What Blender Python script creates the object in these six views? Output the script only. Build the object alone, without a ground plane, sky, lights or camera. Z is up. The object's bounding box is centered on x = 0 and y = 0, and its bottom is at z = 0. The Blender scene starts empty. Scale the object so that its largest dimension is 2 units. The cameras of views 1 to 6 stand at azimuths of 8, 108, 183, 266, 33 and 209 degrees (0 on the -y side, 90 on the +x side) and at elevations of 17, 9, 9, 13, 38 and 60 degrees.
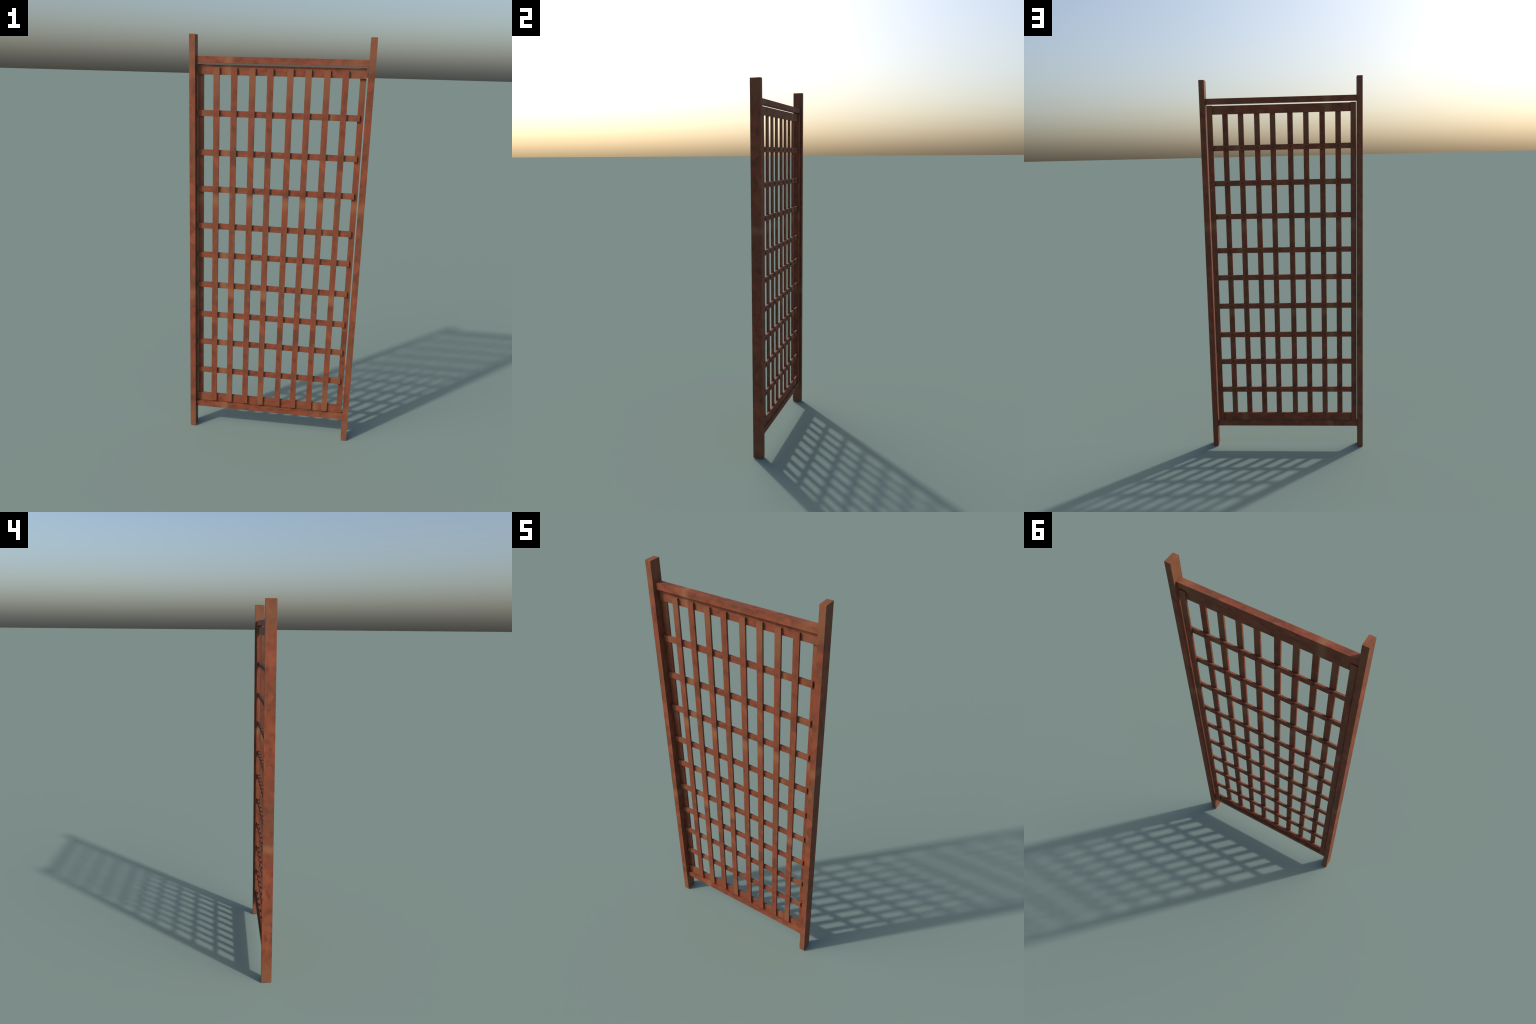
"""Garden trellis: two square-ended posts joined by two frame rails, holding a
lattice panel (stiles at the back, horizontal slats in the middle, vertical
slats in front) whose crossings are pinned with small round pegs."""
import bpy, bmesh, math
from mathutils import Matrix, Vector

# ---------------------------------------------------------------- sizes (m)
HEIGHT      = 2.0
POST_IN, POST_OUT = 0.3906, 0.4187          # inner / outer x of a post
POST_Y      = 0.0277                        # half depth of a post
RAIL_Y      = (-0.0154, 0.0158)             # frame rails, front and back
RAIL_TOP    = (1.8782, 1.9066)
RAIL_BOTTOM = (0.1141, 0.1432)

LAYER_FRONT  = (-0.0104, -0.0010)           # vertical slats
LAYER_MIDDLE = (-0.0010, 0.0079)            # horizontal slats, lattice rails
LAYER_BACK   = (0.0079, 0.0167)             # stiles
SLAT_W       = 0.0283

STILES_X  = ((-0.3855, -0.3576), (0.3560, 0.3834))
STILE_Z   = (0.1434, 1.8717)
LATTICE_X = (-0.3852, 0.3834)
LATTICE_TOP    = (1.8262, 1.8700)
LATTICE_BOTTOM = (0.1450, 0.1895)

VERT_X  = (-0.2946, -0.2126, -0.1286, -0.0464, 0.0442, 0.1261, 0.2104, 0.2922)
VERT_TURNED = (1, 3, 7)                     # boards set in upside down
VERT_Z  = (0.1515, 1.8598)
HORZ_X  = (-0.3853, 0.3668)
HORZ_Z  = (1.6532, 1.4698, 1.2938, 1.1105, 0.9618, 0.8034, 0.6416, 0.4875, 0.3255)
HORZ_PLAIN = (0, 3)                         # boards not turned end for end
PEG_R, PEG_H = 0.0058, 0.0044
EDGE = 0.00015

# ---------------------------------------------------------------- materials
def wood_material(name, seed, shade=1.0, bands=(), along=5.0, across=32.0):
    """Stained wood. The board's length is its own z axis.
    bands: (centre, half width, strength) of pale heartwood streaks along it."""
    m = bpy.data.materials.new(name)
    m.use_nodes = True
    nt = m.node_tree
    N, L = nt.nodes, nt.links
    bsdf = N["Principled BSDF"]
    tex = N.new("ShaderNodeTexCoord")
    sep = N.new("ShaderNodeSeparateXYZ")
    L.new(tex.outputs["Object"], sep.inputs[0])

    def mapping(scale, offset):
        mp = N.new("ShaderNodeMapping")
        mp.inputs["Scale"].default_value = scale
        mp.inputs["Location"].default_value = (offset, offset * 1.7, offset * 0.6)
        L.new(tex.outputs["Object"], mp.inputs["Vector"])
        return mp

    def noise(scale, offset, detail, rough=0.5):
        n = N.new("ShaderNodeTexNoise")
        n.inputs["Scale"].default_value = 1.0
        n.inputs["Detail"].default_value = detail
        n.inputs["Roughness"].default_value = rough
        L.new(mapping(scale, offset).outputs[0], n.inputs["Vector"])
        return n.outputs["Fac"]

    def ramp(src, stops):
        r = N.new("ShaderNodeValToRGB")
        els = r.color_ramp.elements
        while len(els) < len(stops):
            els.new(0.5)
        for e, (p, c) in zip(els, stops):
            e.position = p
            e.color = (c[0] * shade, c[1] * shade, c[2] * shade, 1) if len(c) == 3 else c
        L.new(src, r.inputs[0])
        return r.outputs[0]

    def mix(fac, a, b, mode="MIX"):
        x = N.new("ShaderNodeMix")
        x.data_type = "RGBA"
        x.blend_type = mode
        for s, v in ((x.inputs[0], fac), (x.inputs[6], a), (x.inputs[7], b)):
            if isinstance(v, (int, float)):
                s.default_value = v
            elif isinstance(v, tuple):
                s.default_value = v
            else:
                L.new(v, s)
        return x.outputs[2]

    def math_node(op, *vals, clamp=False):
        x = N.new("ShaderNodeMath")
        x.operation = op
        x.use_clamp = clamp
        for i, v in enumerate(vals):
            if isinstance(v, (int, float)):
                x.inputs[i].default_value = v
            else:
                L.new(v, x.inputs[i])
        return x.outputs[0]

    white, black = (1, 1, 1, 1), (0, 0, 0, 1)
    # red and brown zones along the board
    zone = noise((14, 14, along), seed, 3, 0.55)
    base = ramp(zone, [(0.30, (0.163, 0.063, 0.031)), (0.42, (0.184, 0.056, 0.028)),
                       (0.56, (0.218, 0.056, 0.027)), (0.70, (0.244, 0.068, 0.033))])
    # darker clouds, two to three centimetres across
    cloud = noise((across, across, across * 0.8), seed + 3.1, 2)
    dark = ramp(cloud, [(0.34, white), (0.53, black)])
    col = mix(math_node("MULTIPLY", dark, 0.72), base, (0.118 * shade, 0.039 * shade, 0.022 * shade, 1))
    # brighter orange flecks
    fleck = ramp(noise((24, 24, 15), seed + 7.7, 2), [(0.52, black), (0.66, white)])
    col = mix(math_node("MULTIPLY", fleck, 0.65), col, (0.285 * shade, 0.080 * shade, 0.037 * shade, 1))
    # olive-brown weathered patches
    olive = ramp(noise((20, 20, 6.5), seed + 12.3, 3), [(0.56, black), (0.70, white)])
    col = mix(math_node("MULTIPLY", olive, 0.55), col, (0.150 * shade, 0.069 * shade, 0.029 * shade, 1))
    # pale streaks crossing the board
    wob = math_node("MULTIPLY", math_node("SUBTRACT", noise((40, 40, 10), seed + 5.5, 2), 0.5), 0.012)
    z = math_node("ADD", sep.outputs[2], wob)
    for centre, half, strength in bands:
        d = math_node("ABSOLUTE", math_node("SUBTRACT", z, centre))
        f = math_node("SUBTRACT", 1.0, math_node("DIVIDE", d, half), clamp=True)
        f = math_node("MULTIPLY", math_node("SMOOTH_MIN", f, 0.8, 0.3), strength)
        col = mix(f, col, (0.262 * shade, 0.112 * shade, 0.053 * shade, 1))
    L.new(col, bsdf.inputs["Base Color"])
    bsdf.inputs["Roughness"].default_value = 0.62
    bsdf.inputs["Specular IOR Level"].default_value = 0.2
    return m


WOOD_POST  = wood_material("post_wood", 1.3, bands=((0.96, 0.12, 0.5), (0.24, 0.032, 0.85), (-0.93, 0.16, 0.35)))
WOOD_VERT  = wood_material("vertical_slat_wood", 4.2, bands=((0.80, 0.12, 0.55), (0.235, 0.036, 0.95)))
WOOD_HORZ  = wood_material("horizontal_slat_wood", 8.6, bands=((0.238, 0.028, 1.0), (-0.34, 0.07, 0.45)), along=9.0)
WOOD_FRAME = wood_material("frame_rail_wood", 6.1, bands=((0.238, 0.028, 1.0), (-0.34, 0.07, 0.45)), along=9.0)
WOOD_PEG   = wood_material("peg_wood", 2.9, shade=0.8)

# ---------------------------------------------------------------- geometry
COLL = bpy.context.scene.collection

def board_mesh(name, sx, sy, length, material):
    """Square-edged board, centred, its length along local z."""
    bm = bmesh.new()
    bmesh.ops.create_cube(bm, size=1.0)
    bmesh.ops.scale(bm, vec=(sx, sy, length), verts=bm.verts)
    bmesh.ops.bevel(bm, geom=bm.edges[:], offset=EDGE, segments=1, affect="EDGES")
    me = bpy.data.meshes.new(name)
    bm.to_mesh(me)
    bm.free()
    me.materials.append(material)
    return me

def peg_mesh(material, segments=20):
    """Low round peg head: short wall and a shallow dome, facing +y."""
    profile = [(PEG_R, -0.0008), (PEG_R, PEG_H * 0.30), (PEG_R * 0.90, PEG_H * 0.62),
               (PEG_R * 0.62, PEG_H * 0.88), (PEG_R * 0.3, PEG_H * 0.97), (0.0, PEG_H)]
    bm = bmesh.new()
    rings = []
    for r, h in profile[:-1]:
        rings.append([bm.verts.new((r * math.cos(2 * math.pi * k / segments), h,
                                    r * math.sin(2 * math.pi * k / segments)))
                      for k in range(segments)])
    tip = bm.verts.new((0, profile[-1][1], 0))
    for a, b in zip(rings, rings[1:]):
        for k in range(segments):
            bm.faces.new((a[k], b[k], b[(k + 1) % segments], a[(k + 1) % segments]))
    for k in range(segments):
        bm.faces.new((rings[-1][k], tip, rings[-1][(k + 1) % segments]))
    bm.faces.new(rings[0])
    bmesh.ops.recalc_face_normals(bm, faces=bm.faces)
    for f in bm.faces:
        f.smooth = True
    me = bpy.data.meshes.new("peg")
    bm.to_mesh(me)
    bm.free()
    me.materials.append(material)
    return me

def place(mesh, name, parent, loc, upright=True, turned=False):
    ob = bpy.data.objects.new(name, mesh)
    COLL.objects.link(ob)
    ob.parent = parent
    ob.location = loc
    # a lying board has its local z along -x, and is turned end for end at will
    angle = 0.0 if upright else -math.pi / 2
    ob.rotation_euler = (0, angle + (math.pi if turned else 0.0), 0)
    return ob

def mid(pair):
    return (pair[0] + pair[1]) / 2

def span(pair):
    return abs(pair[1] - pair[0])

trellis = bpy.data.objects.new("trellis", None)
COLL.objects.link(trellis)
trellis["label"] = "reddish brown stained wooden garden trellis panel with posts"
trellis["category"] = "garden trellis"

# posts: same board, the left one set in upside down
post = board_mesh("post", POST_OUT - POST_IN, 2 * POST_Y, HEIGHT, WOOD_POST)
for side, turned in ((1, False), (-1, True)):
    place(post, "post", trellis, (side * (POST_IN + POST_OUT) / 2, 0, HEIGHT / 2), True, turned)

# frame rails butt against the posts
frame = board_mesh("frame_rail", span(RAIL_TOP), span(RAIL_Y), 2 * POST_IN, WOOD_FRAME)
for z in (RAIL_TOP, RAIL_BOTTOM):
    place(frame, "frame_rail", trellis, (0, mid(RAIL_Y), mid(z)), False)

# lattice panel, back layer
stile = board_mesh("lattice_stile", span(STILES_X[0]), span(LAYER_BACK), span(STILE_Z), WOOD_VERT)
for x in STILES_X:
    place(stile, "lattice_stile", trellis, (mid(x), mid(LAYER_BACK), mid(STILE_Z)))

# middle layer
lrail = board_mesh("lattice_rail", span(LATTICE_TOP), span(LAYER_MIDDLE), span(LATTICE_X), WOOD_HORZ)
for z, turned in ((LATTICE_TOP, False), (LATTICE_BOTTOM, True)):
    place(lrail, "lattice_rail", trellis, (mid(LATTICE_X), mid(LAYER_MIDDLE), mid(z)), False, turned)

horz = board_mesh("horizontal_slat", SLAT_W, span(LAYER_MIDDLE), span(HORZ_X), WOOD_HORZ)
peg = peg_mesh(WOOD_PEG)
for i, z in enumerate(HORZ_Z):
    turned = i in HORZ_PLAIN
    slat = place(horz, "horizontal_slat", trellis, (mid(HORZ_X), mid(LAYER_MIDDLE), z), False, turned)
    inv = Matrix.LocRotScale(slat.location, slat.rotation_euler, None).inverted()
    for x in VERT_X:
        p = bpy.data.objects.new("peg", peg)
        COLL.objects.link(p)
        p.parent = slat
        p.matrix_parent_inverse = Matrix.Identity(4)
        p.location = inv @ Vector((x, LAYER_MIDDLE[1], z))

# front layer
vert = board_mesh("vertical_slat", SLAT_W, span(LAYER_FRONT), span(VERT_Z), WOOD_VERT)
for i, x in enumerate(VERT_X):
    place(vert, "vertical_slat", trellis, (x, mid(LAYER_FRONT), mid(VERT_Z)), True, i in VERT_TURNED)
